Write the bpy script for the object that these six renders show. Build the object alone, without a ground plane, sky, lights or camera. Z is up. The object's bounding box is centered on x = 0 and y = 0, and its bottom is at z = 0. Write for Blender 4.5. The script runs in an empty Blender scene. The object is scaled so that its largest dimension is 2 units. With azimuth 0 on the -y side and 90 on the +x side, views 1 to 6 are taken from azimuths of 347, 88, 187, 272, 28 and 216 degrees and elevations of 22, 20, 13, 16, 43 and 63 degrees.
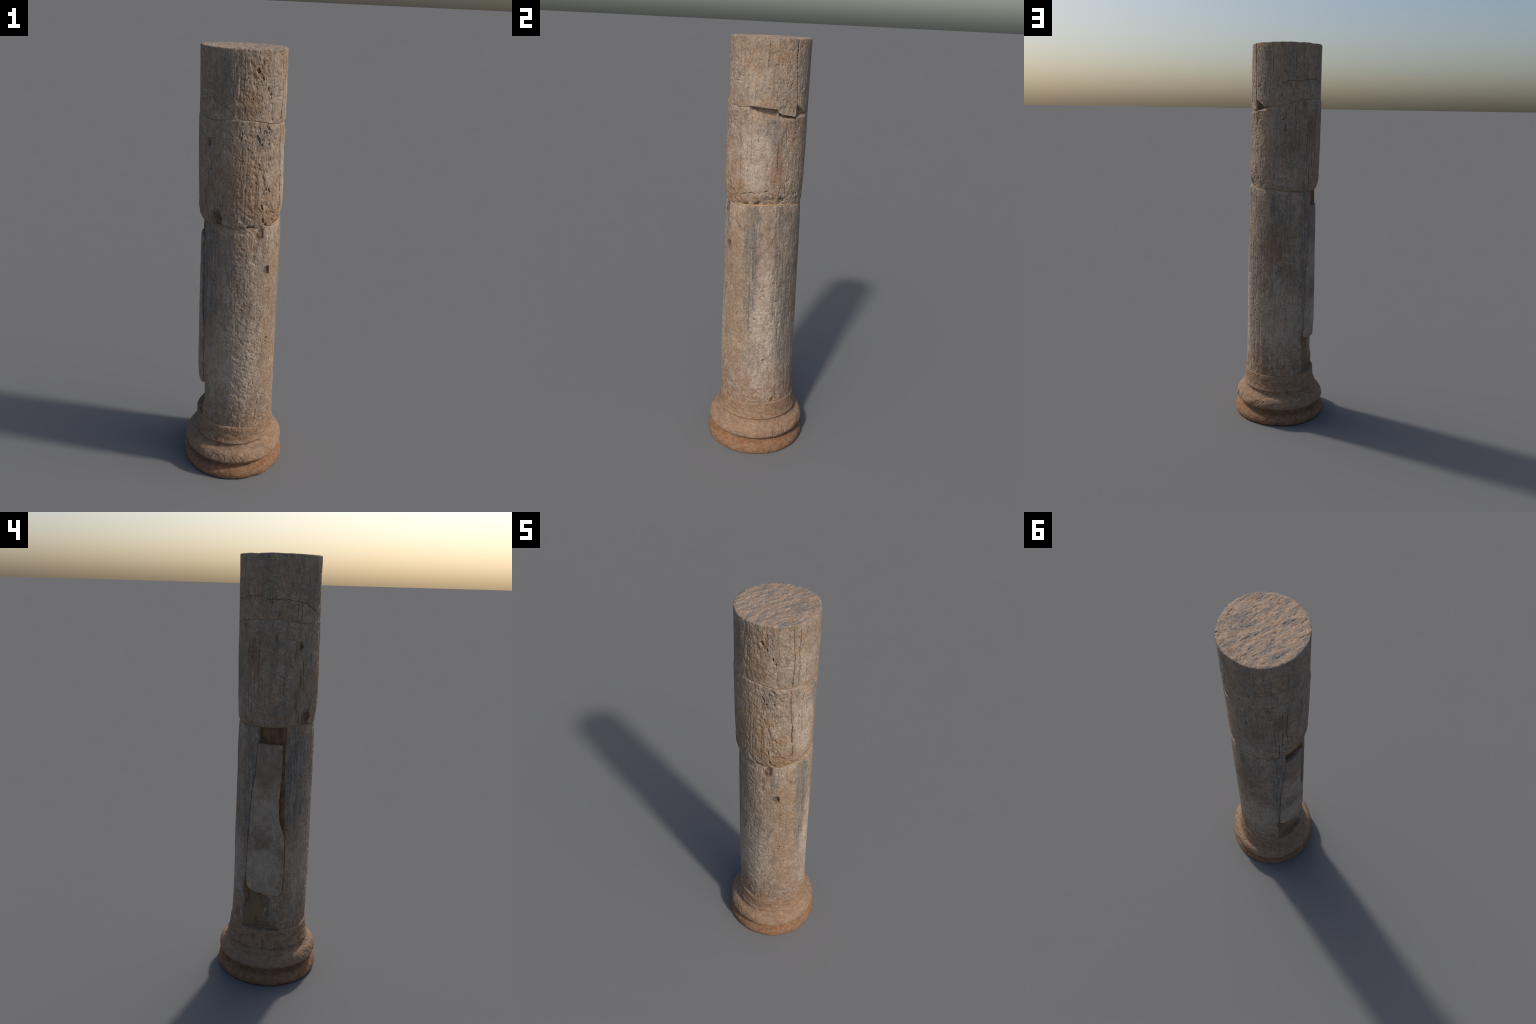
"""Weathered antique stone column: moulded base, three shaft drums, mortar joints
and a narrow stone slab let into the back of the lowest drum."""
import bpy, math
import numpy as np

TAU = 2.0 * math.pi
N_THETA = 760            # samples round the shaft
STEP = 0.0015            # vertical sampling

# ------------------------------------------------------------------ noise ----
def _hash(ix, iy, iz, seed):
    h = (ix.astype(np.int64) * 374761393 + iy.astype(np.int64) * 668265263
         + iz.astype(np.int64) * 2147483647 + seed * 974711) & 0xFFFFFFFF
    h = ((h ^ (h >> 13)) * 1274126177) & 0xFFFFFFFF
    h = ((h ^ (h >> 16)) * 2246822519) & 0xFFFFFFFF
    return ((h ^ (h >> 15)) & 0xFFFF) / 32767.5 - 1.0

def vnoise(x, y, z, seed=0):
    ix, iy, iz = np.floor(x), np.floor(y), np.floor(z)
    fx, fy, fz = x - ix, y - iy, z - iz
    ux, uy, uz = (f * f * f * (f * (f * 6 - 15) + 10) for f in (fx, fy, fz))
    out = 0.0
    for dx in (0, 1):
        wx = ux if dx else 1 - ux
        for dy in (0, 1):
            wy = uy if dy else 1 - uy
            for dz in (0, 1):
                wz = uz if dz else 1 - uz
                out = out + wx * wy * wz * _hash(ix + dx, iy + dy, iz + dz, seed)
    return out

def fbm(x, y, z, octaves=3, seed=0, gain=0.5):
    a, tot, out = 1.0, 0.0, 0.0
    for o in range(octaves):
        out = out + a * vnoise(x, y, z, seed + 17 * o)
        tot += a
        a *= gain
        x, y, z = x * 2.03 + 5.2, y * 2.03 - 3.1, z * 2.03 + 1.7
    return out / tot

def around(deg, f, seed):
    """noise round the axis, f wiggles per degree, closing on itself"""
    t = np.radians(deg)
    k = f * 57.3
    return vnoise(k * np.cos(t) + 50, k * np.sin(t) + 50, 0 * t + .5, seed)

def smooth(a, b, x):
    t = np.clip((x - a) / (b - a), 0, 1)
    return t * t * (3 - 2 * t)

def table(zs, pairs):
    """piecewise-linear table given as (key, value) pairs, any order"""
    p = sorted(pairs)
    return np.interp(zs, [q[0] for q in p], [q[1] for q in p])

def ring_table(deg, pairs):
    p = sorted(((a % 360), v) for a, v in pairs)
    xs = [q[0] for q in p]
    vs = [q[1] for q in p]
    return np.interp(deg % 360, [xs[-1] - 360] + xs + [xs[0] + 360], [vs[-1]] + vs + [vs[0]])

def adiff(deg, c):
    return (deg - c + 180) % 360 - 180

# the marble is bedded: vertical sheets that run along BED_ALONG
BED = math.radians(162)
BN = (math.cos(BED), math.sin(BED))
BT = (-math.sin(BED), math.cos(BED))

def bedded(x, y, z, n, t, v, octaves=3, seed=0, warp=0.0):
    if warp:
        w = fbm(x * 7, y * 7, z * 3, 2, seed + 900) * warp
    else:
        w = 0.0
    a = (x * BN[0] + y * BN[1] + w) * n
    b = (x * BT[0] + y * BT[1]) * t
    return fbm(a, b, z * v, octaves, seed)

# --------------------------------------------------------------- features ----
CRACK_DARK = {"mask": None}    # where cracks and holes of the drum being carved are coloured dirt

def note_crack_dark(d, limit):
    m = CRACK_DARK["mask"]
    if m is not None and m.shape == d.shape:
        m |= d > limit

def window(deg, z, d0, d1, z0, z1):
    """indices of the samples inside a patch of the surface"""
    mid, half = .5 * (d0 + d1), .5 * (d1 - d0)
    return np.nonzero((np.abs(adiff(deg, mid)) < half) & (z > z0) & (z < z1))

def crack(deg, z, path, width, depth, r=0.18, whole=False):
    """groove along a polyline of (degree, height); width and depth in metres"""
    out = np.zeros(deg.shape)
    run = [path[0][0]]
    for p in path[1:]:
        run.append(run[-1] + (p[0] - run[-1] + 180) % 360 - 180)
    hs = [p[1] for p in path]
    sel = window(deg, z, min(run) - 3.5, max(run) + 3.5, min(hs) - .012, max(hs) + .012)
    deg, z = deg[sel], z[sel]
    seed = int(path[0][0] * 7) + 1000
    nz = z * 0
    deg = deg + .9 * vnoise(z * 16, nz, nz, seed) + .35 * vnoise(z * 60, nz, nz, seed + 1)
    z = z + .0035 * vnoise(deg * .22, nz, nz, seed + 2) + .0015 * vnoise(deg * .8, nz, nz, seed + 3)
    best = np.full(deg.shape, 9.0)
    k = math.radians(1) * r
    for (d0, z0), (d1, z1) in zip(path[:-1], path[1:]):
        ax, ay = adiff(deg, d0) * k, z - z0
        bx, by = adiff(d1, d0) * k, z1 - z0
        t = np.clip((ax * bx + ay * by) / (bx * bx + by * by + 1e-12), 0, 1)
        best = np.minimum(best, np.hypot(ax - t * bx, ay - t * by))
    # thin cracks come and go along their run
    open_ = 1.0 if depth >= .006 or whole else smooth(-.35, .35, vnoise(deg * .12, z * 17, nz, seed + 4))
    out[sel] = open_ * depth * np.clip(1 - best / width, 0, 1) ** .8
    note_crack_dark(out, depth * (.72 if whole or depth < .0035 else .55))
    return out

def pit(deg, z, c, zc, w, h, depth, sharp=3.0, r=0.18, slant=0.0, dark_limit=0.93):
    """ragged dent of half width w and half height h (metres) centred on (c degrees, zc)"""
    out = np.zeros(deg.shape)
    a = 2.0 * math.degrees(w + abs(slant) * h) / r
    sel = window(deg, z, c - a, c + a, zc - 2 * h, zc + 2 * h)
    deg, z = deg[sel], z[sel]
    dx = adiff(deg, c) * math.radians(1) * r + slant * (z - zc)
    q = np.abs(dx / w) ** sharp + np.abs((z - zc) / h) ** sharp
    q = q + (.85 if sharp < 5 else .5) * vnoise(dx * 150, z * 110, dx * 0, int(c) + 40)
    out[sel] = depth * np.clip(1.35 * (1 - q), 0, 1)
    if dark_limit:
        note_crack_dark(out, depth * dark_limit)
    return out

# ------------------------------------------------------------ mesh builder ---
def make_mesh(name, verts, quads, tris, mat, parent, smooth_faces=True):
    me = bpy.data.meshes.new(name)
    quads = np.asarray(quads, dtype=np.int32).reshape(-1, 4)
    tris = np.asarray(tris, dtype=np.int32).reshape(-1, 3)
    nv, nq, nt = len(verts), len(quads), len(tris)
    me.vertices.add(nv)
    me.vertices.foreach_set("co", np.ascontiguousarray(verts, dtype=np.float32).ravel())
    me.loops.add(nq * 4 + nt * 3)
    me.loops.foreach_set("vertex_index", np.concatenate([quads.ravel(), tris.ravel()]))
    me.polygons.add(nq + nt)
    starts = np.concatenate([np.arange(nq) * 4, nq * 4 + np.arange(nt) * 3]).astype(np.int32)
    me.polygons.foreach_set("loop_start", starts)
    me.polygons.foreach_set("use_smooth", np.full(nq + nt, smooth_faces))
    me.update(calc_edges=True)
    me.validate()
    me.materials.append(mat)
    ob = bpy.data.objects.new(name, me)
    bpy.context.scene.collection.objects.link(ob)
    ob.parent = parent
    return ob

def lathe(name, X, Y, Z, mat, parent):
    """closed solid from rings: arrays (rings, theta), first ring at the bottom, capped"""
    nr, nt = X.shape
    V = np.stack([X, Y, Z], -1).reshape(-1, 3)
    i = np.arange(nr - 1)[:, None] * nt
    j = np.arange(nt)[None, :]
    jn = (j + 1) % nt
    Q = np.stack([i + j, i + jn, i + nt + jn, i + nt + j], -1).reshape(-1, 4)
    cb, ct = len(V), len(V) + 1
    V = np.vstack([V, [X[0].mean(), Y[0].mean(), Z[0].mean()],
                   [X[-1].mean(), Y[-1].mean(), Z[-1].mean()]])
    jj, jm = np.arange(nt), (np.arange(nt) + 1) % nt
    T = np.vstack([np.stack([jm, jj, np.full(nt, cb)], -1),
                   np.stack([(nr - 1) * nt + jj, (nr - 1) * nt + jm, np.full(nt, ct)], -1)])
    return make_mesh(name, V, Q, T, mat, parent)

THETA = np.arange(N_THETA) / N_THETA * TAU
DEG = np.degrees(THETA)

# axis of the shaft: (height, x, y, radius) per drum
AXIS_TOP = [(2.00, -.0137, -.0035, .1785), (1.85, -.011, -.005, .1793), (1.66, -.011, -.0065, .1805)]
AXIS_MID = [(1.74, -.012, -.007, .1815), (1.60, -.012, -.008, .1815), (1.50, -.010, -.009, .1822),
            (1.40, -.008, -.009, .1825), (1.355, -.007, -.010, .1812), (1.31, -.006, -.009, .1792),
            (1.285, -.004, -.008, .1765), (1.26, -.003, -.008, .1725)]
AXIS_LOW = [(1.27, .001, -.008, .1730), (1.24, .001, -.008, .1755), (1.20, .001, -.009, .1768),
            (1.10, .001, -.009, .1787), (1.00, .001, -.008, .1793), (.80, .000, -.007, .1808),
            (.60, -.001, -.006, .1815), (.50, -.001, -.006, .1818), (.40, .000, -.004, .1822),
            (.30, .001, -.001, .1835), (.25, .002, .000, .1835)]

def axis(tab, z):
    return (table(z, [(a[0], a[1]) for a in tab]), table(z, [(a[0], a[2]) for a in tab]),
            table(z, [(a[0], a[3]) for a in tab]))

# heights of the joints round the shaft, (degrees, z)
SEAM_UP = [(0, 1.708), (11, 1.704), (14.5, 1.690), (18, 1.683), (30, 1.677), (40, 1.672), (50, 1.676),
           (62, 1.687), (85, 1.692), (102, 1.706), (113, 1.717), (124, 1.726), (140, 1.730), (165, 1.732),
           (180, 1.736), (190, 1.731), (205, 1.722), (218, 1.717), (232, 1.719), (245, 1.726), (258, 1.727),
           (271, 1.725), (287, 1.718), (298, 1.710), (310, 1.706), (322, 1.706), (333, 1.713)]
SEAM_LOW = [(0, 1.279), (26, 1.281), (56, 1.275), (82, 1.271), (104, 1.271), (128, 1.264), (159, 1.267),
            (181, 1.267), (207, 1.268), (219, 1.274), (235, 1.270), (256, 1.266), (274, 1.266), (291, 1.271),
            (325, 1.272)]
SEAM_BASE = [(0, .258), (48, .259), (97, .257), (127, .260), (170, .261), (205, .260), (230, .254),
             (255, .258), (278, .255), (315, .256)]

def seam(tab, deg):
    return ring_table(deg, tab) + 0.0012 * around(deg, 0.35, 5) \
        + 0.0007 * around(deg, 1.1, 6)

# the flat cut on the back of the lowest drum that holds the slab
CUT_DIR = 168.0
FOOT_CUT = .1490
SLAB_LEFT = [(1.20, 153), (1.06, 151), (.966, 146.5), (.83, 143.5), (.717, 141.5), (.60, 140.4), (.52, 140.0), (.43, 141)]
SLAB_RIGHT = [(1.20, 190.5), (1.09, 191.2), (1.02, 190.5), (.972, 189.2), (.84, 188.8), (.79, 193), (.75, 198.6), (.62, 199.8), (.476, 199), (.40, 198)]
CUT_LEFT = [(1.30, 153.5), (1.185, 152.8), (1.06, 150.2), (.966, 145.6), (.83, 142.7), (.717, 140.7), (.60, 139.6), (.53, 138.5), (.47, 133.5), (.44, 132.5), (.41, 138), (.25, 138.5)]
CUT_RIGHT = [(1.30, 197.5), (1.20, 197), (1.14, 194.2), (1.08, 195.2), (.94, 196.5), (.83, 197.2), (.75, 200.3), (.62, 200.6), (.476, 200), (.44, 191), (.25, 187)]

def wobble(z, s, amp=0.5):
    return amp * vnoise(z * 38, z * 0, z * 0, s) + amp * 0.5 * vnoise(z * 110, z * 0, z * 0, s + 1)

def chord(deg, off):
    return off / np.maximum(np.cos(np.radians(adiff(deg, CUT_DIR))), 0.2)

# ----------------------------------------------------------------- relief ----
def rough_mask(deg, z):
    """the weather side (roughly +x, -y) is pitted, the back is smooth"""
    m = 0.30 + 0.70 * smooth(118, 70, np.abs(adiff(deg, 335)))
    return m

def shaft_relief(deg, x, y, z, seed, scroll=1.0):
    rm = rough_mask(deg, z)
    warp = bedded(x, y, z, 95, 34, 26, 3, seed + 3, 0.02)
    fine = fbm(x * 210, y * 210, z * 150, 2, seed + 9)
    lump = fbm(x * 11, y * 11, z * 7, 2, seed + 1)
    scal = bedded(x, y, z, 62, 46, 30, 3, seed + 21, 0.03)
    rm = rm * (.35 + .65 * min(1, .35 + scroll))
    d = 0.0020 * lump + rm * (0.0011 * warp + 0.0008 * fine)
    # flaked hollows: only the deep part of the noise bites in
    d = d - rm * 0.0022 * smooth(0.12, 0.62, scal)
    # slit-like pores, leaning a little
    pits = fbm((x + .25 * z) * 190, (y + .25 * z) * 190, z * 62, 2, seed + 33)
    d = d - rm * 0.0024 * smooth(0.30, 0.62, pits)
    # curling worn ridges: contour bands of a slow noise
    slow = fbm(x * 20, y * 20, z * 13, 2, seed + 51)
    curl = np.abs(np.sin(6 * slow)) ** 3
    face = smooth(48, 28, np.abs(adiff(deg, 283))) * scroll
    d = d - face * .0022 * curl * smooth(-.3, .2, fbm(x * 14, y * 14, z * 10, 1, seed + 53))
    # thin upright furrows where the bedding leaves the surface
    bed = bedded(x, y, z, 150, 6, 2.2, 2, seed + 41, 0.012)
    side = np.abs(np.sin(np.radians(adiff(deg, 335))))
    d = d - (0.2 + 0.8 * side) * 0.0011 * smooth(0.34, 0.58, bed)
    return d

# the drums are not quite round: (degrees, metres added to the radius)
ROUND_UP = [(7, -.0005), (28, .001), (53, .002), (88, 0), (118, .0025), (149, 0), (187, 0), (215, .0005), (235, .001), (268, .001),
            (298, .003), (325, .0035), (347, .002)]
ROUND_FOOT = [(7, .0015), (53, .0015), (88, 0), (118, .001), (187, 0), (205, -.003), (233, -.003), (255, -.001), (268, .0005), (298, .0005),
              (329, .0025), (347, .002)]
ROUND_WAIST = [(7, .0005), (53, .0015), (88, 0), (118, .0015), (149, .001), (205, -.001), (233, .0005), (268, 0), (298, -.0015), (329, -.0012), (347, 0)]

def shape_up(deg, z):
    return ring_table(deg, ROUND_UP)

def shape_low(deg, z):
    k = smooth(.60, .95, z)
    return ring_table(deg, ROUND_FOOT) * (1 - k) + ring_table(deg, ROUND_WAIST) * k

def rings(zb, zt, n):
    t = np.linspace(0, 1, n)[:, None]
    return zb[None, :] * (1 - t) + zt[None, :] * t

def edge_round(zdist, radius, depth=None):
    """how far a surface steps back within `radius` of an edge"""
    depth = radius if depth is None else depth
    q = np.clip(1 - zdist / radius, 0, 1)
    return depth * (1 - np.sqrt(np.clip(1 - q * q, 0, 1)))

def drum(name, tab, shape, zb, zt, seed, carve, mat, parent, gap=0.0012, round_b=0.004, round_t=0.004, top_face=False):
    n = int((zt.max() - zb.min()) / STEP)
    Z = rings(zb + gap, zt - gap, n)
    D = np.broadcast_to(DEG[None, :], Z.shape)
    cx, cy, r = axis(tab, Z)
    c, s = np.cos(np.radians(D)), np.sin(np.radians(D))
    x, y = cx + r * c, cy + r * s
    R = r + shaft_relief(D, x, y, Z, seed, .12 if tab is AXIS_LOW else .8) + shape(D, Z)
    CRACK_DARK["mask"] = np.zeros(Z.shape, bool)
    R = carve(R, D, Z, x, y)
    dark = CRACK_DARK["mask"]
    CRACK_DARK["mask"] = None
    ragged = 1 + 0.8 * fbm(x * 60, y * 60, Z * 60, 2, seed + 71)
    R = R - edge_round(Z - Z[0], round_b * np.clip(ragged, .3, 2)) \
          - edge_round(Z[-1] - Z, round_t * np.clip(ragged, .3, 2))
    X, Y = cx + R * c, cy + R * s
    if top_face:
        m = 110
        f = (1 - np.linspace(0, 1, m + 1)[1:-1] ** 1.0)[:, None]
        xt, yt = cx[-1] + (X[-1] - cx[-1]) * f, cy[-1] + (Y[-1] - cy[-1]) * f
        rel = 0.0009 + 0.0016 * bedded(xt, yt, xt * 0, 60, 24, 1, 3, 501, 0.02) + 0.0018 * fbm(xt * 90, yt * 90, xt * 0, 3, 520)
        rel -= 0.0022 * smooth(0.30, 0.6, bedded(xt, yt, xt * 0, 85, 34, 1, 2, 540, 0.02))
        fade = np.minimum(1, (1 - f) / 0.03) * smooth(.0, .06, f)
        rel = rel * np.minimum(1, .25 + f * 3)
        zt2 = Z[-1][None, :] + fade * rel
        X, Y, Z = np.vstack([X, xt]), np.vstack([Y, yt]), np.vstack([Z, zt2])
    ob = lathe(name, X, Y, Z, mat, parent)
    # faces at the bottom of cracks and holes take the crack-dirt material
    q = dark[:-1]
    idx = np.zeros(len(ob.data.polygons), dtype=np.int32)
    idx[:q.size] = q.ravel()
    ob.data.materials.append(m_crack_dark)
    ob.data.polygons.foreach_set("material_index", idx)
    return ob

# ------------------------------------------------- carving of each drum ------
def carve_top(R, D, Z, x, y):
    d = 0
    # long upright cracks
    d = d + crack(D, Z, [(320, 1.99), (321, 1.84), (321, 1.70)], .0024, .0045, whole=True)
    d = d + crack(D, Z, [(328, 1.975), (328.5, 1.85), (329, 1.70)], .0022, .0035, whole=True)
    d = d + crack(D, Z, [(38, 2.0), (38, 1.90)], .0040, .009)
    d = d + crack(D, Z, [(38, 1.91), (42, 1.72)], .0025, .007)
    for a, z0, z1, dp in [(356, 2.0, 1.87, .003), (10, 1.98, 1.71, .0025), (340, 1.83, 1.71, .0025), (22, 1.9, 1.74, .002),
                          (62, 1.97, 1.75, .003), (75, 1.99, 1.80, .003), (98, 1.98, 1.76, .004), (112, 1.95, 1.78, .003),
                          (140, 1.97, 1.73, .0025), (155, 2.0, 1.75, .002), (170, 1.99, 1.80, .002), (205, 1.95, 1.75, .003),
                          (212, 1.99, 1.74, .003), (222, 1.98, 1.83, .003), (196, 1.9, 1.73, .002)]:
        d = d + crack(D, Z, [(a, z0), (a + .8, .5 * z0 + .5 * z1), (a - .4, z1)], .0024, dp)
    # one thin crack that wanders round the back, low on the drum
    d = d + crack(D, Z, [(90, 1.800), (104, 1.815), (125, 1.818), (144, 1.829), (157, 1.822), (170, 1.815), (193, 1.814),
                         (205, 1.806), (217, 1.803), (230, 1.784), (242, 1.764), (248, 1.742)], .0024, .004, whole=True)
    d = d + crack(D, Z, [(283, 1.86), (295, 1.854), (307, 1.848), (320, 1.838)], .0022, .003)
    d = d + crack(D, Z, [(288, 1.955), (292, 1.93), (296, 1.91)], .003, .004)
    # rough sunk panel on the weather side
    panel = smooth(247, 252, D) * smooth(302, 296, D) * smooth(1.775, 1.80, Z) * smooth(1.965, 1.93, Z)
    d = d + panel * (.0022 + .0022 * fbm(x * 75, y * 75, Z * 48, 3, 77))
    d = d + crack(D, Z, [(250, 1.93), (249.5, 1.83)], .004, .003)
    for c, zc, w, h, dp in [(278, 1.915, .008, .012, .006), (293, 1.845, .005, .012, .006), (297, 1.82, .004, .014, .006),
                            (285, 1.885, .005, .009, .004), (262, 1.765, .004, .013, .004), (95, 1.86, .004, .004, .004),
                            (104, 1.80, .005, .014, .004), (90, 1.745, .005, .008, .004), (102, 1.92, .004, .010, .003)]:
        d = d + pit(D, Z, c, zc, w, h, dp, 2)
    # wedge broken from the lower edge beside the long crack
    zt = np.interp(D, [41, 42.5, 64], [1.727, 1.724, 1.684])
    tri = ((D > 41) & (D < 65) & (Z < zt))
    d = d + np.where(tri, .034 * np.clip((D - 40.5) / 1.2, 0, 1) * np.clip((65 - D) / 16, 0, 1) * np.clip((zt - Z) / .008, 0, 1), 0)
    # shallow chips on the top arris
    chip = smooth(0.25, 0.7, around(D, .16, 9))
    d = d + .006 * chip * smooth(1.988, 2.0, Z)
    return R - d

def carve_mid(R, D, Z, x, y):
    d = 0
    # chip out of the upper edge on the sunny side
    a = adiff(D, 352)
    low = np.interp(a, [-20, -15, -4, 8, 20], [1.690, 1.676, 1.666, 1.666, 1.665]) + .003 * around(D, .3, 53)
    wall = np.interp(a, [-18, -8, 0, 8, 20], [1.712, 1.695, 1.685, 1.678, 1.673])
    win = smooth(-20, -16, a) * smooth(24, 19, a)
    floor = .030 * np.clip((Z - low) / np.maximum(wall - low, .003), 0, 1) + .004 * smooth(.0, .5, fbm(x * 60, y * 60, Z * 40, 2, 57))
    d = d + win * np.where(Z > low, floor, 0)
    win2 = smooth(13, 17, D) * smooth(44, 40, D)
    d = d + win2 * .020 * np.clip((Z - 1.660 - .004 * around(D, .4, 59)) / .014, 0, 1)
    win3 = smooth(40, 43, D) * smooth(66, 56, D)
    d = d + win3 * .022 * np.clip((Z - 1.668) / .016, 0, 1)
    d = d + crack(D, Z, [(42, 1.69), (42, 1.645), (43, 1.60)], .004, .008)
    d = d + crack(D, Z, [(43, 1.60), (43.5, 1.45), (43, 1.34)], .0022, .003)
    d = d + crack(D, Z, [(319, 1.69), (320, 1.55), (323, 1.50)], .0024, .004, whole=True)
    d = d + crack(D, Z, [(322.5, 1.50), (323, 1.415)], .003, .009)
    d = d + crack(D, Z, [(323, 1.415), (323, 1.27)], .0028, .004)
    for a, z0, z1, dp in [(333, 1.67, 1.5, .003), (338, 1.67, 1.46, .003), (348, 1.66, 1.42, .002), (16, 1.60, 1.40, .004),
                          (28, 1.65, 1.5, .003), (30, 1.48, 1.33, .004), (12, 1.5, 1.36, .004), (58, 1.62, 1.36, .003),
                          (80, 1.62, 1.55, .004), (88, 1.6, 1.40, .002), (112, 1.7, 1.58, .003), (135, 1.6, 1.35, .003), (146, 1.65, 1.30, .004),
                          (152, 1.64, 1.42, .0045), (162, 1.5, 1.36, .003), (178, 1.66, 1.45, .004), (188, 1.6, 1.42, .003),
                          (204, 1.68, 1.35, .003), (212, 1.58, 1.29, .004), (217, 1.56, 1.29, .003), (141, 1.40, 1.27, .005),
                          (230, 1.6, 1.33, .003), (207, 1.45, 1.28, .003)]:
        d = d + crack(D, Z, [(a, z0), (a - .8, .5 * z0 + .5 * z1), (a + .3, z1)], .0024, dp)
    # deeper flaking down the rough face
    face = smooth(262, 272, D) * smooth(312, 300, D) * smooth(1.30, 1.36, Z)
    d = d + face * (.0010 + .0028 * fbm(x * 62, y * 62, Z * 40, 3, 177))
    for c, zc, w, h, dp, sl in [(213, 1.624, .010, .026, .009, 0), (212, 1.592, .004, .012, .004, 0),
                                (126, 1.700, .005, .014, .008, .2), (296, 1.685, .0045, .020, .007, 0), (289, 1.675, .005, .015, .006, .3),
                                (281, 1.655, .006, .018, .007, .4), (297, 1.630, .004, .014, .006, 0), (286, 1.625, .005, .012, .005, -.3),
                                (299, 1.432, .006, .020, .008, .1), (294, 1.448, .004, .012, .005, 0), (289, 1.36, .005, .014, .006, .2),
                                (291, 1.30, .006, .014, .006, 0), (259, 1.66, .004, .026, .004, -.2), (284, 1.535, .004, .014, .004, .3),
                                (96, 1.585, .004, .022, .006, 0), (93, 1.63, .008, .005, .004, 0), (26, 1.305, .016, .018, .007, 0)]:
        d = d + pit(D, Z, c, zc, w, h, dp, 2, slant=sl)
    # square socket cut beside the lower joint
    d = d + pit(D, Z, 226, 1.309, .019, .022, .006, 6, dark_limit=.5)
    d = d + pit(D, Z, 226, 1.275, .022, .010, .012, 4)
    # crumbled band just above the lower joint
    band = smooth(1.345, 1.325, Z) * rough_mask(D, Z)
    d = d + band * .004 * smooth(-.1, .5, fbm(x * 55, y * 55, Z * 55, 3, 61))
    d = d + crack(D, Z, [(290, 1.322), (300, 1.335), (312, 1.325), (322, 1.318), (336, 1.335), (350, 1.333), (4, 1.345)], .004, .004)
    # the +x side rounds off more towards the joint
    d = d + .008 * smooth(60, 20, np.abs(adiff(D, 10))) * smooth(1.33, 1.285, Z)
    d = d - .0035 * smooth(75, 40, np.abs(adiff(D, 175))) * smooth(1.36, 1.33, Z) * smooth(1.275, 1.295, Z)
    # chips along the lower arris
    zj = seam(SEAM_LOW, D)
    hollow = smooth(.15, .55, around(D, .16, 63)) * smooth(.022, .004, Z - zj) * (.4 + .6 * smooth(100, 60, np.abs(adiff(D, 300))))
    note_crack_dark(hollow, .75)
    d = d + .010 * hollow
    # slight necking under the upper joint on the back
    d = d + .005 * smooth(45, 10, np.abs(adiff(D, 185))) * smooth(1.715, 1.738, Z)
    return R - d

def carve_low(R, D, Z, x, y):
    d = 0
    # diagonal point-chisel strokes
    u = adiff(D, 300) * math.radians(1) * .18
    p, q = u * .55 + Z * .83, u * .83 - Z * .55
    strokes = fbm(p * 130, q * 38, p * 0, 2, 211)
    tool = smooth(75, 55, np.abs(adiff(D, 305)))
    d = d + tool * .0008 * smooth(.05, .6, strokes)
    # worn ridge-and-hollow band where the face turns
    ridge = smooth(24, 10, np.abs(adiff(D, 262 + 60 * (Z - .7) * .12)))
    d = d + ridge * .0022 * smooth(0, .6, fbm(x * 48, y * 48, Z * 40, 2, 231))
    # pale scabbled band towards +x
    sc = smooth(40, 20, np.abs(adiff(D, 12))) * smooth(1.0, .8, Z)
    d = d + sc * .0017 * smooth(.05, .55, fbm(x * 58, y * 58, Z * 58, 3, 251))
    # thin grooves along the blue-grey veins
    for a, z0, z1, dp in [(337, 1.24, .83, .002), (342, 1.15, .80, .0025), (346, 1.05, .66, .0025), (213, 1.2, .8, .002), (60, 1.2, .9, .002),
                          (158, 1.2, .9, .001), (133, 1.2, .55, .0015), (128, 1.0, .45, .0015)]:
        d = d + crack(D, Z, [(a, z0), (a + 1.2, .5 * z0 + .5 * z1), (a + .6, z1)], .0022, dp)
    for c, zc, w, h, dp, k in [(303, 1.068, .0065, .019, .014, 6), (298.8, 1.068, .0075, .019, .003, 6), (307, .722, .006, .008, .007, 2),
                               (306, .705, .009, .007, .003, 2), (287, 1.240, .013, .024, .003, 4), (315, .60, .003, .012, .004, 2),
                               (309, .43, .004, .004, .005, 2), (322, 1.17, .004, .009, .003, 2), (352, .72, .006, .009, .004, 2),
                               (2, .72, .005, .004, .005, 2), (30, .88, .010, .004, .004, 2), (25, .81, .011, .004, .003, 2),
                               (8, .50, .008, .006, .004, 2), (18, .49, .007, .005, .003, 2), (295, .56, .003, .008, .003, 2),
                               (97, .66, .004, .006, .002, 2)]:
        d = d + pit(D, Z, c, zc, w, h, dp, k)
    # broken corner at the foot
    tri = np.clip((adiff(D, 19) / 7), 0, 1) * (adiff(D, 26.5) < 0) * np.clip((.292 - Z) / .02, 0, 1)
    d = d + .013 * tri
    d = d + crack(D, Z, [(26, .292), (35, .268)], .002, .004)
    d = d + crack(D, Z, [(132, .455), (124, .445), (112, .418)], .002, .003)
    R = R - d
    # flat cut for the slab
    wz = wobble(Z, 3)
    left, right = table(Z, CUT_LEFT) + wz, table(Z, CUT_RIGHT) + wobble(Z, 8)
    edge = np.clip(np.minimum(D - left, right - D) / 0.8, 0, 1)
    floor = chord(D, .149)
    R = np.where(edge > 0, R - edge * np.maximum(R - floor, 0), R)
    # below the slab the face was dressed flat right across
    flat = FOOT_CUT / np.maximum(np.cos(np.radians(adiff(D, 173))), .2) + .0018 * fbm(x * 40, y * 40, Z * 30, 3, 261) \
        + .014 * smooth(183, 197, D) * smooth(.350, .305, Z)
    foot = smooth(.462, .448, Z + .01 * adiff(D, 198) / 20) * (np.abs(adiff(D, 173)) < 60)
    return R - foot * np.maximum(R - flat, 0)

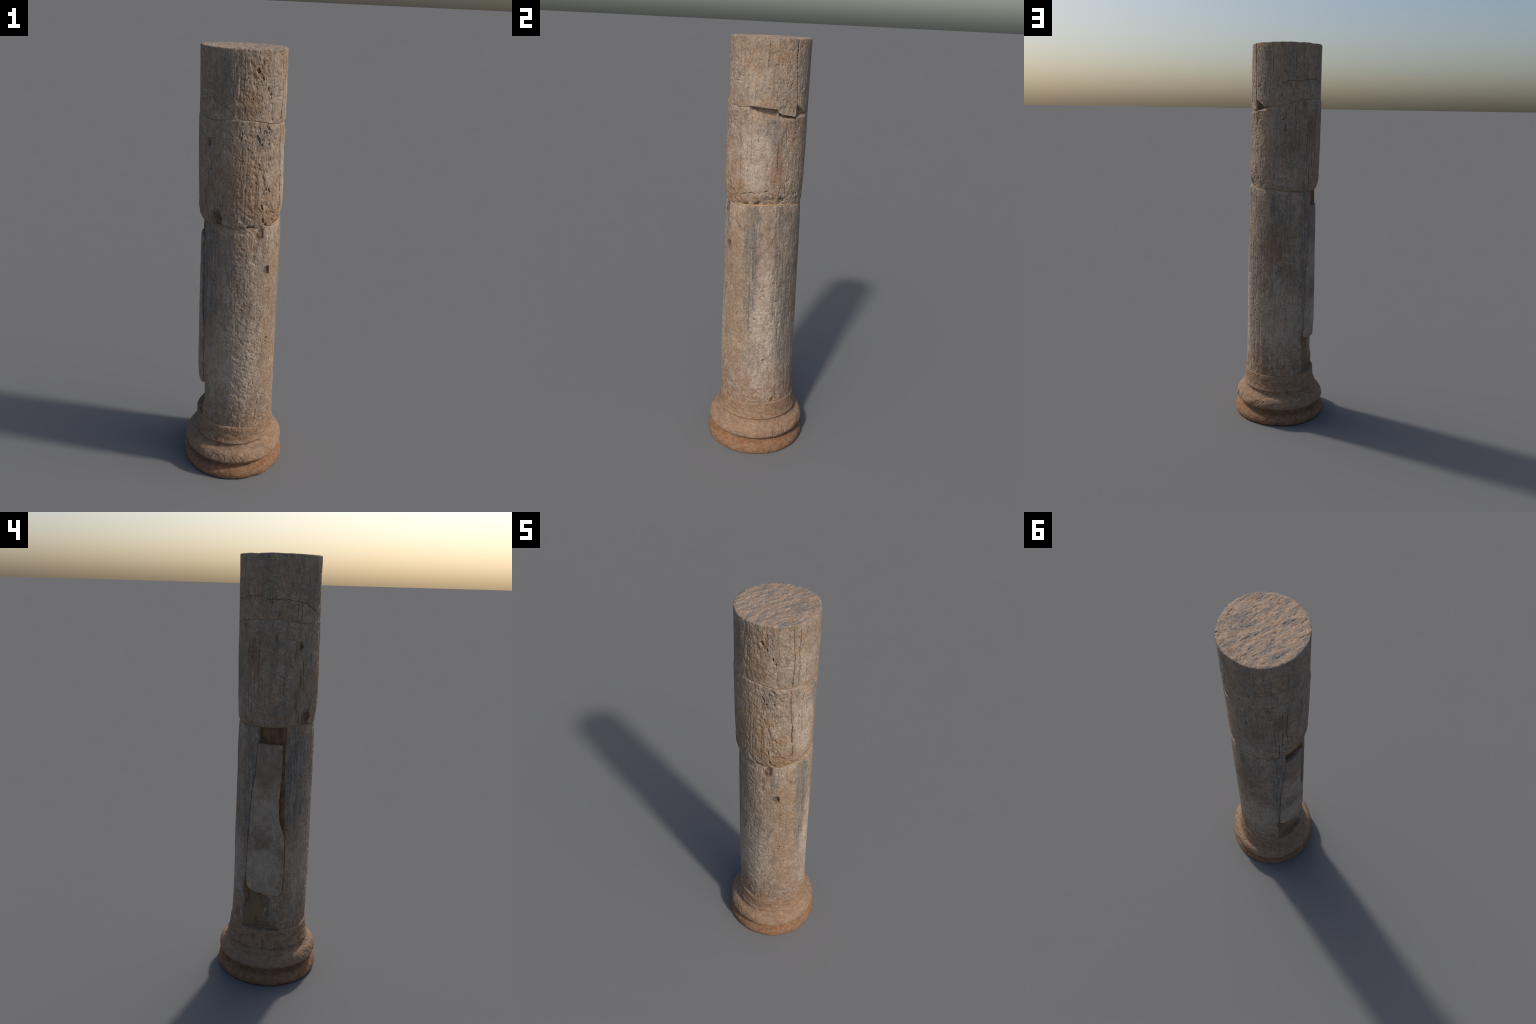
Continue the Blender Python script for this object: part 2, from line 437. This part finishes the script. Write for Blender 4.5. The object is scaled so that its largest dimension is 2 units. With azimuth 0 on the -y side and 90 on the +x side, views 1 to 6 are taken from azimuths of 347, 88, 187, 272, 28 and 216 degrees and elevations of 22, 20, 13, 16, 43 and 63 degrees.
# ------------------------------------------------------------------- base ----
BASE_PROFILE = [(.000, .2430), (.004, .2465), (.012, .2487), (.024, .2482), (.035, .2440), (.045, .2360), (.053, .2250),
                (.060, .2120), (.067, .2070), (.075, .2070), (.0805, .2130), (.0835, .2270), (.0865, .2350), (.092, .2400),
                (.099, .2420), (.108, .2412), (.119, .2375), (.130, .2310), (.1385, .2225), (.1430, .2140),
                (.1475, .2060), (.156, .1980), (.166, .1940), (.1715, .1945), (.1735, .2000), (.1780, .2008), (.185, .1975), (.195, .1935), (.210, .1912),
                (.230, .1894), (.248, .1885), (.256, .1878), (.2585, .1860)]

def build_base(mat, parent):
    p = np.array([(r, z) for z, r in BASE_PROFILE])
    # arc-length resampling through a smoothed polyline
    seg = np.concatenate([[0], np.cumsum(np.hypot(*np.diff(p, axis=0).T))])
    n = int(seg[-1] / .0014)
    s = np.linspace(0, seg[-1], n)
    pr, pz = np.interp(s, seg, p[:, 0]), np.interp(s, seg, p[:, 1])
    k = np.hanning(5); k /= k.sum()
    pr[2:-2], pz[2:-2] = np.convolve(pr, k, 'valid'), np.convolve(pz, k, 'valid')
    D = np.broadcast_to(DEG[None, :], (n, N_THETA))
    c, sn = np.cos(np.radians(D)), np.sin(np.radians(D))
    R0, Z0 = pr[:, None] + 0 * D, pz[:, None] + 0 * D
    x, y = R0 * c, R0 * sn
    lump = fbm(x * 10, y * 10, Z0 * 14, 2, 301)
    med = fbm(x * 42, y * 42, Z0 * 60, 3, 311)
    fine = fbm(x * 150, y * 150, Z0 * 150, 2, 321)
    neck = smooth(.175, .185, Z0)
    d = .0028 * lump + .0012 * med + .0006 * fine
    d = d - .0030 * smooth(.15, .55, fbm(x * 33, y * 33, Z0 * 33, 3, 331)) * smooth(.135, .10, np.abs(Z0 - .10) + .06)
    d = d - neck * .0022 * smooth(.25, .6, fbm(x * 100, y * 100, Z0 * 90, 2, 341)) * rough_mask(D, Z0)
    torus = smooth(.085, .098, Z0) * smooth(.150, .138, Z0)
    # knocks on the upper roll
    for a, zc, w, h, dp in [(23, .098, .014, .016, .010), (40, .122, .020, .016, .006), (52, .13, .018, .010, .005), (72, .118, .018, .012, .004),
                            (268, .104, .012, .016, .005), (256, .11, .018, .018, .004), (285, .118, .015, .012, .003), (232, .120, .020, .012, .004),
                            (300, .128, .02, .010, .003), (340, .10, .012, .012, .003), (62, .100, .02, .010, .004), (88, .112, .016, .010, .004)]:
        d = d - torus * pit(D, Z0, a, zc, w * 1.4, h * 1.3, dp * .55, 2, r=.24)
    # the step under the neck is sharp on the weather side and worn elsewhere
    d = d - .0030 * crack(D, Z0, [(235, .1425), (290, .143), (340, .1435), (30, .143), (95, .142)], .003, 1.0, r=.215)
    # lower roll: chipped rim
    rim = smooth(.028, .004, Z0)
    d = d - rim * .005 * smooth(.15, .8, around(D, .05, 351))
    d = d - rim * .0025 * smooth(.1, .8, around(D, .17, 353))
    d = d - smooth(.022, .008, Z0) * .007 * smooth(7, 2, np.abs(adiff(D, 96)))
    R = R0 + d
    lift = smooth(.010, 0, Z0) * .002 * smooth(.05, .6, around(D, .13, 361))
    Z = Z0 + lift
    sb = seam(SEAM_BASE, D) - .258
    Z = Z + sb * smooth(.22, .256, Z0)
    R = R - .004 * neck * smooth(.2, .7, around(D, .12, 371)) * smooth(.235, .258, Z0)
    X, Y = .0005 + R * c + .0015 * neck, .0005 + R * sn
    Z = Z - Z.min()
    # inner rings so the top ledge and the underside are properly flat
    def inner(i, fs, dz):
        f = np.array(fs)[:, None]
        return X[i][None] * f, Y[i][None] * f, Z[i][None] * np.ones_like(f) + dz * np.ones_like(f)
    xt, yt, zt = inner(-1, [.97, .93, .85, .6, .3], .0012)
    xb, yb, zb = inner(0, [.3, .7, .97], 0)
    return lathe("column_base", np.vstack([xb, X, xt]), np.vstack([yb, Y, yt]), np.vstack([zb, Z, zt]), mat, parent)

# -------------------------------------------------------- slab and mortars ---
def patch_block(name, U, V, D, Z, R_out, r_in, tab, mat, parent):
    """closed block: outer sheet over grid (D degrees, Z), skirt and inner sheet at radius r_in(D)"""
    cx, cy, _ = axis(tab, Z)
    def xyz(R, cx, cy, D, Z):
        return np.stack([cx + R * np.cos(np.radians(D)), cy + R * np.sin(np.radians(D)), Z], -1)
    outer = xyz(R_out, cx, cy, D, Z)
    innr = xyz(np.minimum(r_in, R_out - .001), cx, cy, D, Z)
    a, b = U, V
    idx = np.arange(a * b).reshape(a, b)
    front = np.stack([idx[:-1, :-1], idx[:-1, 1:], idx[1:, 1:], idx[1:, :-1]], -1).reshape(-1, 4)
    back = front[:, ::-1] + a * b
    loop = np.concatenate([idx[0, :], idx[1:, -1], idx[-1, -2::-1], idx[-2:0:-1, 0]])
    nxt = np.roll(loop, -1)
    side = np.stack([nxt, loop, loop + a * b, nxt + a * b], -1)
    Vv = np.vstack([outer.reshape(-1, 3), innr.reshape(-1, 3)])
    return make_mesh(name, Vv, np.vstack([front, back, side]), np.zeros((0, 3)), mat, parent)

def build_slab(mat, parent):
    nv, nu = 500, 90
    t = np.linspace(0, 1, nv)[:, None]
    s = np.linspace(0, 1, nu)[None, :]
    # lower end is rounded and slants, upper end is sawn straight
    bot = .462 - .024 * s + .012 * np.clip(1 - s / .10, 0, 1) ** 2 + .030 * np.clip((s - .90) / .10, 0, 1) ** 2 \
        + .002 * vnoise(s * 9, s * 0, s * 0, 401)
    top = 1.188 - .004 * s + .001 * vnoise(s * 11, s * 0, s * 0, 402)
    Z = bot * (1 - t) + top * t
    L = table(Z, SLAB_LEFT) + wobble(Z, 3, .4)
    Rr = table(Z, SLAB_RIGHT) + wobble(Z, 13, .5)
    D = L + (Rr - L) * s
    cx, cy, r = axis(AXIS_LOW, Z)
    x, y = cx + r * np.cos(np.radians(D)), cy + r * np.sin(np.radians(D))
    R = r + .0022 + .0022 * fbm(x * 14, y * 14, Z * 9, 2, 411) + .0010 * fbm(x * 60, y * 60, Z * 40, 3, 413)
    R = R - .002 * smooth(.3, .6, fbm(x * 40, y * 40, Z * 30, 2, 417))
    dl, dr = (D - L) * .00314, (Rr - D) * .00314
    R = R - edge_round(dl, .005) - edge_round(dr, .005) - edge_round(top - Z, .002) - edge_round(Z - bot, .016, .011)
    R = R - .004 * smooth(.56, .47, Z)
    return patch_block("repair_slab", nv, nu, D, Z, R, chord(D, .145), AXIS_LOW, mat, parent)

def build_infill(mat, parent):
    nv, nu = 560, 70
    t = np.linspace(0, 1, nv)[:, None]
    s = np.linspace(0, 1, nu)[None, :]
    Z = .262 + (1.2655 - .262) * t + 0 * s
    L, Rr = table(Z, CUT_LEFT) - .6, table(Z, CUT_RIGHT) + .6
    D = L + (Rr - L) * s
    cx, cy, r = axis(AXIS_LOW, Z)
    base = chord(D, .1545) + .003 * smooth(1.19, 1.21, Z) + .0045 * smooth(185, 191, D) * smooth(1.20, 1.17, Z)
    x, y = cx + base * np.cos(np.radians(D)), cy + base * np.sin(np.radians(D))
    R = base + .0030 * fbm(x * 30, y * 30, Z * 22, 3, 431) + .0022 * fbm(x * 90, y * 90, Z * 60, 2, 433)
    R = R - .004 * smooth(.2, .6, fbm(x * 45, y * 45, Z * 25, 2, 435))
    foot = FOOT_CUT / np.cos(np.radians(adiff(D, 173))) + .0010 * fbm(x * 40, y * 40, Z * 30, 3, 437)
    R = np.where(Z < .45, foot + .0014 * fbm(x * 70, y * 70, Z * 45, 2, 439) + .0005 - .003 * smooth(178, 187, D), R)
    R = np.minimum(R, r - .003)
    return patch_block("mortar_infill", nv, nu, D, Z, R, chord(D, .140), AXIS_LOW, mat, parent)

def build_joint(tab_seam, tab_axis, inset, half, seed, mat, parent, shrink=None):
    """mortar squeezed into the gap between two drums: a low, slightly irregular ring"""
    k = 9
    zs = seam(tab_seam, DEG)
    cx, cy, r = axis(tab_axis, zs)
    rin = r - inset + .0012 * around(DEG, .12, seed) + .0006 * around(DEG, .5, seed + 1)
    if shrink is not None:
        rin = rin - shrink(DEG)
    a = np.linspace(-1, 1, k)[:, None]
    R = rin[None] - .004 * np.abs(a) ** 2.5
    Z = zs[None] + a * half
    X, Y = cx + R * np.cos(THETA), cy + R * np.sin(THETA)
    return lathe("mortar_joint", X, Y, Z, mat, parent)

# -------------------------------------------------------------- materials ----
class Nodes:
    """small helper that keeps node graphs readable"""
    def __init__(self, name):
        self.mat = bpy.data.materials.new(name)
        self.mat.use_nodes = True
        self.nt = self.mat.node_tree
        self.bsdf = self.nt.nodes["Principled BSDF"]
        self.co = self.new("ShaderNodeTexCoord").outputs["Object"]
        sep = self.new("ShaderNodeSeparateXYZ")
        self.link(self.co, sep.inputs[0])
        self.x, self.y, self.z = sep.outputs
    def new(self, t):
        return self.nt.nodes.new(t)
    def link(self, a, b):
        self.nt.links.new(a, b)
    def put(self, sock, v):
        if isinstance(v, bpy.types.NodeSocket):
            self.link(v, sock)
        else:
            sock.default_value = v
    def math(self, op, a, b=0.0, clamp=False):
        n = self.new("ShaderNodeMath"); n.operation = op; n.use_clamp = clamp
        self.put(n.inputs[0], a); self.put(n.inputs[1], b)
        return n.outputs[0]
    def step(self, v, lo, hi, out=1.0):
        n = self.new("ShaderNodeMapRange"); n.interpolation_type = 'SMOOTHSTEP'
        self.put(n.inputs["Value"], v)
        n.inputs["From Min"].default_value, n.inputs["From Max"].default_value = min(lo, hi), max(lo, hi)
        n.inputs["To Min"].default_value, n.inputs["To Max"].default_value = (0.0, out) if lo < hi else (out, 0.0)
        return n.outputs["Result"]
    def noise(self, vec, scale, detail=3.0, rough=0.55, distort=0.0):
        n = self.new("ShaderNodeTexNoise")
        self.put(n.inputs["Vector"], vec)
        n.inputs["Scale"].default_value = scale; n.inputs["Detail"].default_value = detail
        n.inputs["Roughness"].default_value = rough; n.inputs["Distortion"].default_value = distort
        return n.outputs["Fac"]
    def scaled(self, s, vec=None, loc=(0, 0, 0), rot=(0, 0, 0)):
        n = self.new("ShaderNodeMapping"); n.vector_type = 'POINT'
        self.put(n.inputs["Vector"], vec or self.co)
        n.inputs["Location"].default_value = loc; n.inputs["Scale"].default_value = s; n.inputs["Rotation"].default_value = rot
        return n.outputs[0]
    def bedding(self, n, t, v, warp=0.03, loc=(0, 0, 0)):
        """coordinates along the bedding of the stone, gently warped"""
        w = self.new("ShaderNodeTexNoise"); w.inputs["Scale"].default_value = 7.0; w.inputs["Detail"].default_value = 2.0
        self.link(self.scaled((1, 1, .35)), w.inputs["Vector"])
        c = self.new("ShaderNodeVectorMath"); c.operation = 'MULTIPLY_ADD'
        self.link(w.outputs["Color"], c.inputs[0]); c.inputs[1].default_value = (warp, warp, warp); self.link(self.co, c.inputs[2])
        turned = self.scaled((1, 1, 1), c.outputs[0], rot=(0, 0, -BED))
        return self.scaled((n, t, v), turned, loc)
    def mix(self, fac, a, b, mode='MIX'):
        n = self.new("ShaderNodeMix"); n.data_type = 'RGBA'; n.blend_type = mode
        self.put(n.inputs[0], fac)
        for sock, v in ((n.inputs[6], a), (n.inputs[7], b)):
            self.put(sock, v if isinstance(v, bpy.types.NodeSocket) else (*v, 1.0))
        return n.outputs[2]
    def spot(self, deg, z, w, h, ragged=0.6, scale=25.0, r=0.18, soft=0.5):
        """soft-edged patch centred on the surface at (deg, z); w, h half sizes in metres"""
        c = (r * math.cos(math.radians(deg)), r * math.sin(math.radians(deg)), z)
        m = self.scaled((1 / w, 1 / w, 1 / h), loc=(-c[0] / w, -c[1] / w, -c[2] / h))
        ln = self.new("ShaderNodeVectorMath"); ln.operation = 'LENGTH'; self.link(m, ln.inputs[0])
        n = self.noise(self.co, scale, 3.0)
        d = self.math('ADD', ln.outputs["Value"], self.math('MULTIPLY', self.math('SUBTRACT', n, 0.5), ragged * 2))
        return self.step(d, 1 + soft * .5, 1 - soft * .5)
    def finish(self, color, rough=0.9, bumps=()):
        self.link(color, self.bsdf.inputs["Base Color"])
        self.put(self.bsdf.inputs["Roughness"], rough)
        self.bsdf.inputs["Specular IOR Level"].default_value = 0.2
        prev = None
        for h, strength, dist in bumps:
            b = self.new("ShaderNodeBump"); b.inputs["Strength"].default_value = strength; b.inputs["Distance"].default_value = dist
            self.link(h, b.inputs["Height"])
            if prev:
                self.link(prev, b.inputs["Normal"])
            prev = b.outputs[0]
        if prev:
            self.link(prev, self.bsdf.inputs["Normal"])
        return self.mat

# base colours (linear)
TAN = (.290, .215, .156)
PALE = (.445, .364, .294)
GREY = (.168, .152, .134)
BLUE = (.140, .136, .130)
OCHRE = (.285, .175, .098)
RUST = (.220, .105, .052)
BROWN = (.105, .062, .034)
DARK = (.060, .048, .040)

def grainy(g, col, grain, lo=.80, hi=1.18):
    a = g.mix(1.0, col, (lo, lo, lo), 'MULTIPLY')
    b = g.mix(1.0, col, (hi, hi, hi), 'MULTIPLY')
    return g.mix(g.step(grain, .30, .70), a, b)

def stone(name, offset, spots=(), warm=0.3, pale=0.4, veins=0.5, foot=None, gritty=1.0, top_z=None):
    """bedded, stained marble. spots: (colour, strength, deg, z, w, h); greys come as thin upright streaks"""
    g = Nodes(name)
    loc = (offset, offset * .7, offset * 1.3)
    broad = g.noise(g.scaled((1, 1, .55), loc=loc), 9.0, 4.0, .6)
    bed = g.noise(g.bedding(52, 17, 11, .06, loc), 1.0, 4.0, .6, .6)
    mott = g.noise(g.bedding(48, 38, 30, .02, loc), 1.0, 5.0, .65)
    fleck = g.noise(g.bedding(140, 112, 92, .02, loc), 1.0, 4.0, .65)
    grain = g.noise(g.co, 330.0, 3.0, .7)
    slit = g.noise(g.scaled((170, 170, 85), rot=(.35, .20, 0), loc=loc), 1.0, 3.0, .6)
    col = g.mix(g.step(mott, .36, .64, pale), TAN, PALE)
    col = g.mix(g.step(broad, .46, .66, warm), col, OCHRE)
    col = g.mix(g.step(bed, .53, .68, veins), col, GREY)
    # broad weathering: grey lichen-dulled areas and brown stained ones
    cloud = g.noise(g.scaled((1, 1, .7), loc=(offset + 5, 2, 1)), 11.0, 5.0, .62, .4)
    col = g.mix(g.step(cloud, .54, .66, .55), col, (.208, .184, .158))
    cloud2 = g.noise(g.scaled((1, 1, .6), loc=(offset + 2, 8, 4)), 13.0, 5.0, .62, .4)
    col = g.mix(g.step(cloud2, .55, .67, .25 + .5 * warm), col, (.205, .135, .085))
    vein2 = g.noise(g.bedding(110, 6, 2.2, .02, (offset + 3, 1, 2)), 1.0, 2.0, .5)
    col = g.mix(g.step(vein2, .58, .70, veins * .8), col, BLUE)
    lines = g.noise(g.bedding(150, 90, 7, .015, (offset + 1, 6, 2)), 1.0, 4.0, .6)
    for c, k, deg, z, w, h in spots:
        m = g.spot(deg, z, w, h, ragged=.75, scale=22)
        streak = g.math('ADD', .30, g.math('MULTIPLY', g.step(bed, .35, .60), .70))
        if c in (BLUE, GREY):
            streak = g.math('ADD', .15, g.math('MULTIPLY', g.step(lines, .42, .60), .75))
        col = g.mix(g.math('MULTIPLY', g.math('MULTIPLY', m, streak), k), col, c)
    rusty = g.noise(g.bedding(80, 45, 30, .02, (offset + 9, 4, 7)), 1.0, 4.0, .6)
    col = g.mix(g.step(rusty, .56, .72, .6 * warm + .2), col, (.30, .160, .080))
    if foot:
        edge = g.math('ADD', g.z, g.math('MULTIPLY', g.math('SUBTRACT', g.noise(g.co, 20, 4), .5), .30))
        blot = g.step(g.noise(g.co, 60, 4, .6), .40, .60)
        col = g.mix(g.math('MULTIPLY', g.math('MULTIPLY', g.step(edge, foot[1], foot[0]), blot), .75), col, (.235, .125, .072))
    if top_z:
        # sawn upper face: pinkish ground with diagonal grey and rusty veins along the bedding
        m = g.step(g.z, top_z - .004, top_z)
        v1 = g.noise(g.bedding(48, 9, 1, .03, (3, 3, 3)), 1.0, 4.0, .6)
        v2 = g.noise(g.bedding(60, 14, 1, .03, (8, 1, 3)), 1.0, 4.0, .6)
        face = g.mix(g.step(v1, .38, .60), (.205, .180, .160), (.375, .268, .190))
        face = g.mix(g.step(v2, .54, .68, .7), face, (.300, .165, .085))
        col = g.mix(g.math('MULTIPLY', m, .8), col, face)
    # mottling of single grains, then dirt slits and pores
    col = grainy(g, col, fleck, 1 - .2 * gritty, 1 + .18 * gritty)
    # clusters of blackened pores
    crowd = g.step(g.noise(g.scaled((1, 1, .8), loc=(offset, 5, 9)), 17.0, 4.0, .6), .46, .66)
    black = g.noise(g.scaled((120, 120, 80), rot=(.5, .3, 0), loc=(offset, 3, 1)), 1.0, 4.0, .65)
    col = g.mix(g.math('MULTIPLY', g.math('MULTIPLY', crowd, g.step(black, .52, .68)), .75 * gritty), col, (.085, .072, .060))
    col = g.mix(g.step(slit, .61, .75, .65 * gritty), col, DARK)
    col = grainy(g, col, grain, .84, 1.14)
    return g.finish(col, .92, [(mott, .30, .003), (fleck, .55, .0022), (grain, .45, .0012)])

def clay_base():
    g = Nodes("base_stone")
    broad = g.noise(g.co, 9.0, 4.0, .6)
    mott = g.noise(g.scaled((1, 1, 1.6)), 40.0, 5.0, .65)
    grain = g.noise(g.co, 300.0, 3.0, .7)
    blot = g.noise(g.scaled((1, 1, 1.3), loc=(4, 2, 8)), 34.0, 5.0, .65)
    A, B = (.255, .155, .094), (.335, .226, .150)
    col = g.mix(g.step(mott, .35, .65, .85), A, B)
    # the lower roll is a redder earth stain with an irregular upper border
    zb = g.math('ADD', g.z, g.math('MULTIPLY', g.math('SUBTRACT', broad, .5), .03))
    red = g.mix(g.step(mott, .38, .64), (.205, .095, .045), (.275, .150, .083))
    col = g.mix(g.step(zb, .092, .072, .85), col, red)
    # red-brown blotches on the neck
    band = g.math('MULTIPLY', g.step(g.z, .142, .165), g.step(g.z, .255, .225))
    col = g.mix(g.math('MULTIPLY', g.math('MULTIPLY', band, g.step(blot, .50, .64)), .70), col, (.180, .072, .034))
    # grey weathering
    col = g.mix(g.step(g.noise(g.scaled((1, 1, 2), loc=(7, 1, 3)), 24.0, 5.0, .65), .50, .66, .55), col, (.190, .145, .108))
    pore = g.noise(g.co, 130.0, 4.0, .65)
    col = grainy(g, col, pore, .88, 1.10)
    col = g.mix(g.step(pore, .64, .76, .40), col, (.085, .05, .03))
    col = grainy(g, col, grain, .86, 1.12)
    return g.finish(col, .92, [(mott, .3, .003), (pore, .5, .0016), (grain, .4, .001)])

def mortar(name, a, b, c, lower=None):
    g = Nodes(name)
    n = g.noise(g.scaled((1, 1, .6)), 48.0, 5.0, .65)
    m = g.noise(g.scaled((1, 1, .35), loc=(3, 3, 3)), 34.0, 4.0, .6)
    grain = g.noise(g.co, 260.0, 3.0, .7)
    col = g.mix(g.step(n, .36, .64), a, b)
    if lower:
        # under the slab it is thinly washed over with the colour of the stone
        wash = g.step(g.math('ADD', g.z, g.math('MULTIPLY', g.math('SUBTRACT', m, .5), .08)), .46, .43, .85)
        col = g.mix(wash, col, g.mix(g.step(n, .40, .62), lower, (.235, .150, .080)))
        col = g.mix(g.spot(163, .345, .035, .045, r=.155), col, (.235, .150, .082))
    col = g.mix(g.step(m, .52, .68, .6), col, c)
    return g.finish(grainy(g, col, grain, .82, 1.15), .95, [(n, .5, .003), (grain, .4, .001)])

# ------------------------------------------------------------------- build ---
column = bpy.data.objects.new("stone_column", None)
bpy.context.scene.collection.objects.link(column)
column["label"] = "weathered antique stone column of stacked drums on moulded base"
column["category"] = "stone column"

m_low = stone("lower_drum_stone", 0.0, warm=.42, pale=.62, veins=.55, foot=(.26, .50), spots=[
    (PALE, .90, 8, .62, .085, .32), (BLUE, 1.0, 341, 1.00, .040, .34), (BLUE, .9, 30, .95, .05, .42), (GREY, .75, 45, .70, .06, .40),
    (OCHRE, .45, 315, .75, .06, .42), (PALE, .6, 262, .58, .07, .26), (BLUE, .85, 213, 1.03, .055, .26), (BLUE, .85, 146, .90, .05, .42),
    (PALE, .55, 100, .55, .12, .20), (BLUE, .75, 97, 1.10, .08, .16), (PALE, .5, 230, .60, .08, .20), (BROWN, 1.0, 287, 1.242, .020, .030),
    (BROWN, .9, 299, 1.068, .016, .024), (RUST, .45, 80, .98, .05, .14), (GREY, .6, 268, .80, .03, .35), (GREY, .55, 240, 1.15, .05, .10),
    (GREY, .6, 352, .52, .05, .08)])
m_mid = stone("middle_drum_stone", 2.3, warm=.55, pale=.55, veins=.45, spots=[
    (OCHRE, .70, 300, 1.36, .10, .10), (OCHRE, .65, 255, 1.46, .09, .13), (PALE, .7, 343, 1.50, .07, .17), (GREY, .6, 120, 1.55, .10, .14),
    (GREY, .6, 190, 1.32, .05, .06), (RUST, .5, 14, 1.42, .03, .13), (BROWN, .8, 225, 1.31, .032, .036), (BROWN, .8, 213, 1.62, .016, .034),
    (RUST, .45, 150, 1.58, .05, .10), (GREY, .6, 7, 1.62, .05, .06), (GREY, .5, 290, 1.66, .05, .05)])
m_top = stone("upper_drum_stone", 5.1, top_z=1.996, warm=.40, pale=.55, veins=.45, spots=[
    (GREY, .75, 233, 1.87, .06, .11), (BROWN, .5, 278, 1.915, .014, .016), (OCHRE, .5, 262, 1.78, .07, .04), (OCHRE, .45, 355, 1.93, .08, .05),
    (GREY, .6, 60, 1.85, .06, .12), (PALE, .4, 335, 1.80, .08, .07), (GREY, .5, 20, 1.78, .05, .06)])
m_slab = stone("slab_stone", 7.7, warm=.35, pale=.7, veins=.12, gritty=.5, spots=[
    (PALE, .6, 165, .56, .09, .12), (PALE, .45, 172, .88, .05, .06), ((.225, .165, .120), .75, 170, 1.10, .09, .10), ((.200, .150, .112), .7, 160, .73, .06, .06)])
m_base = clay_base()
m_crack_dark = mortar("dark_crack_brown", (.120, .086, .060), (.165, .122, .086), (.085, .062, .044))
m_fill = mortar("rusty_mortar", (.135, .076, .040), (.220, .128, .066), (.090, .056, .037), lower=(.190, .146, .110))
m_joint = mortar("sandy_mortar", (.300, .200, .122), (.370, .262, .170), (.230, .145, .085))

za, zb, zc = seam(SEAM_UP, DEG), seam(SEAM_LOW, DEG), seam(SEAM_BASE, DEG)
rim = np.full(N_THETA, 2.0) - .0010 + .0010 * around(DEG, .07, 11)

build_base(m_base, column)
drum("shaft_drum", AXIS_LOW, shape_low, zc, zb, 100, carve_low, m_low, column, round_b=.003, round_t=.006)
drum("shaft_drum", AXIS_MID, shape_up, zb, za, 140, carve_mid, m_mid, column, round_b=.006, round_t=.003)
drum("shaft_drum", AXIS_TOP, shape_up, za, rim, 180, carve_top, m_top, column, gap=.0010, round_b=.002, round_t=.004, top_face=True)
build_infill(m_fill, column)
build_slab(m_slab, column)

def back_off(deg):
    """the joint mortar stays behind the broken edge"""
    a = adiff(deg, 352)
    return .030 * smooth(-20, -14, a) * smooth(24, 19, a) + .034 * smooth(12, 18, deg) * smooth(69, 64, deg)

def behind_cut(deg):
    return .030 * smooth(136, 142, deg) * smooth(200, 194, deg)

build_joint(SEAM_UP, AXIS_TOP, .0012, .0040, 601, m_joint, column, back_off)
build_joint(SEAM_LOW, AXIS_LOW, .0020, .0050, 611, m_joint, column)
build_joint(SEAM_BASE, AXIS_LOW, -.0010, .0035, 621, m_joint, column, behind_cut)
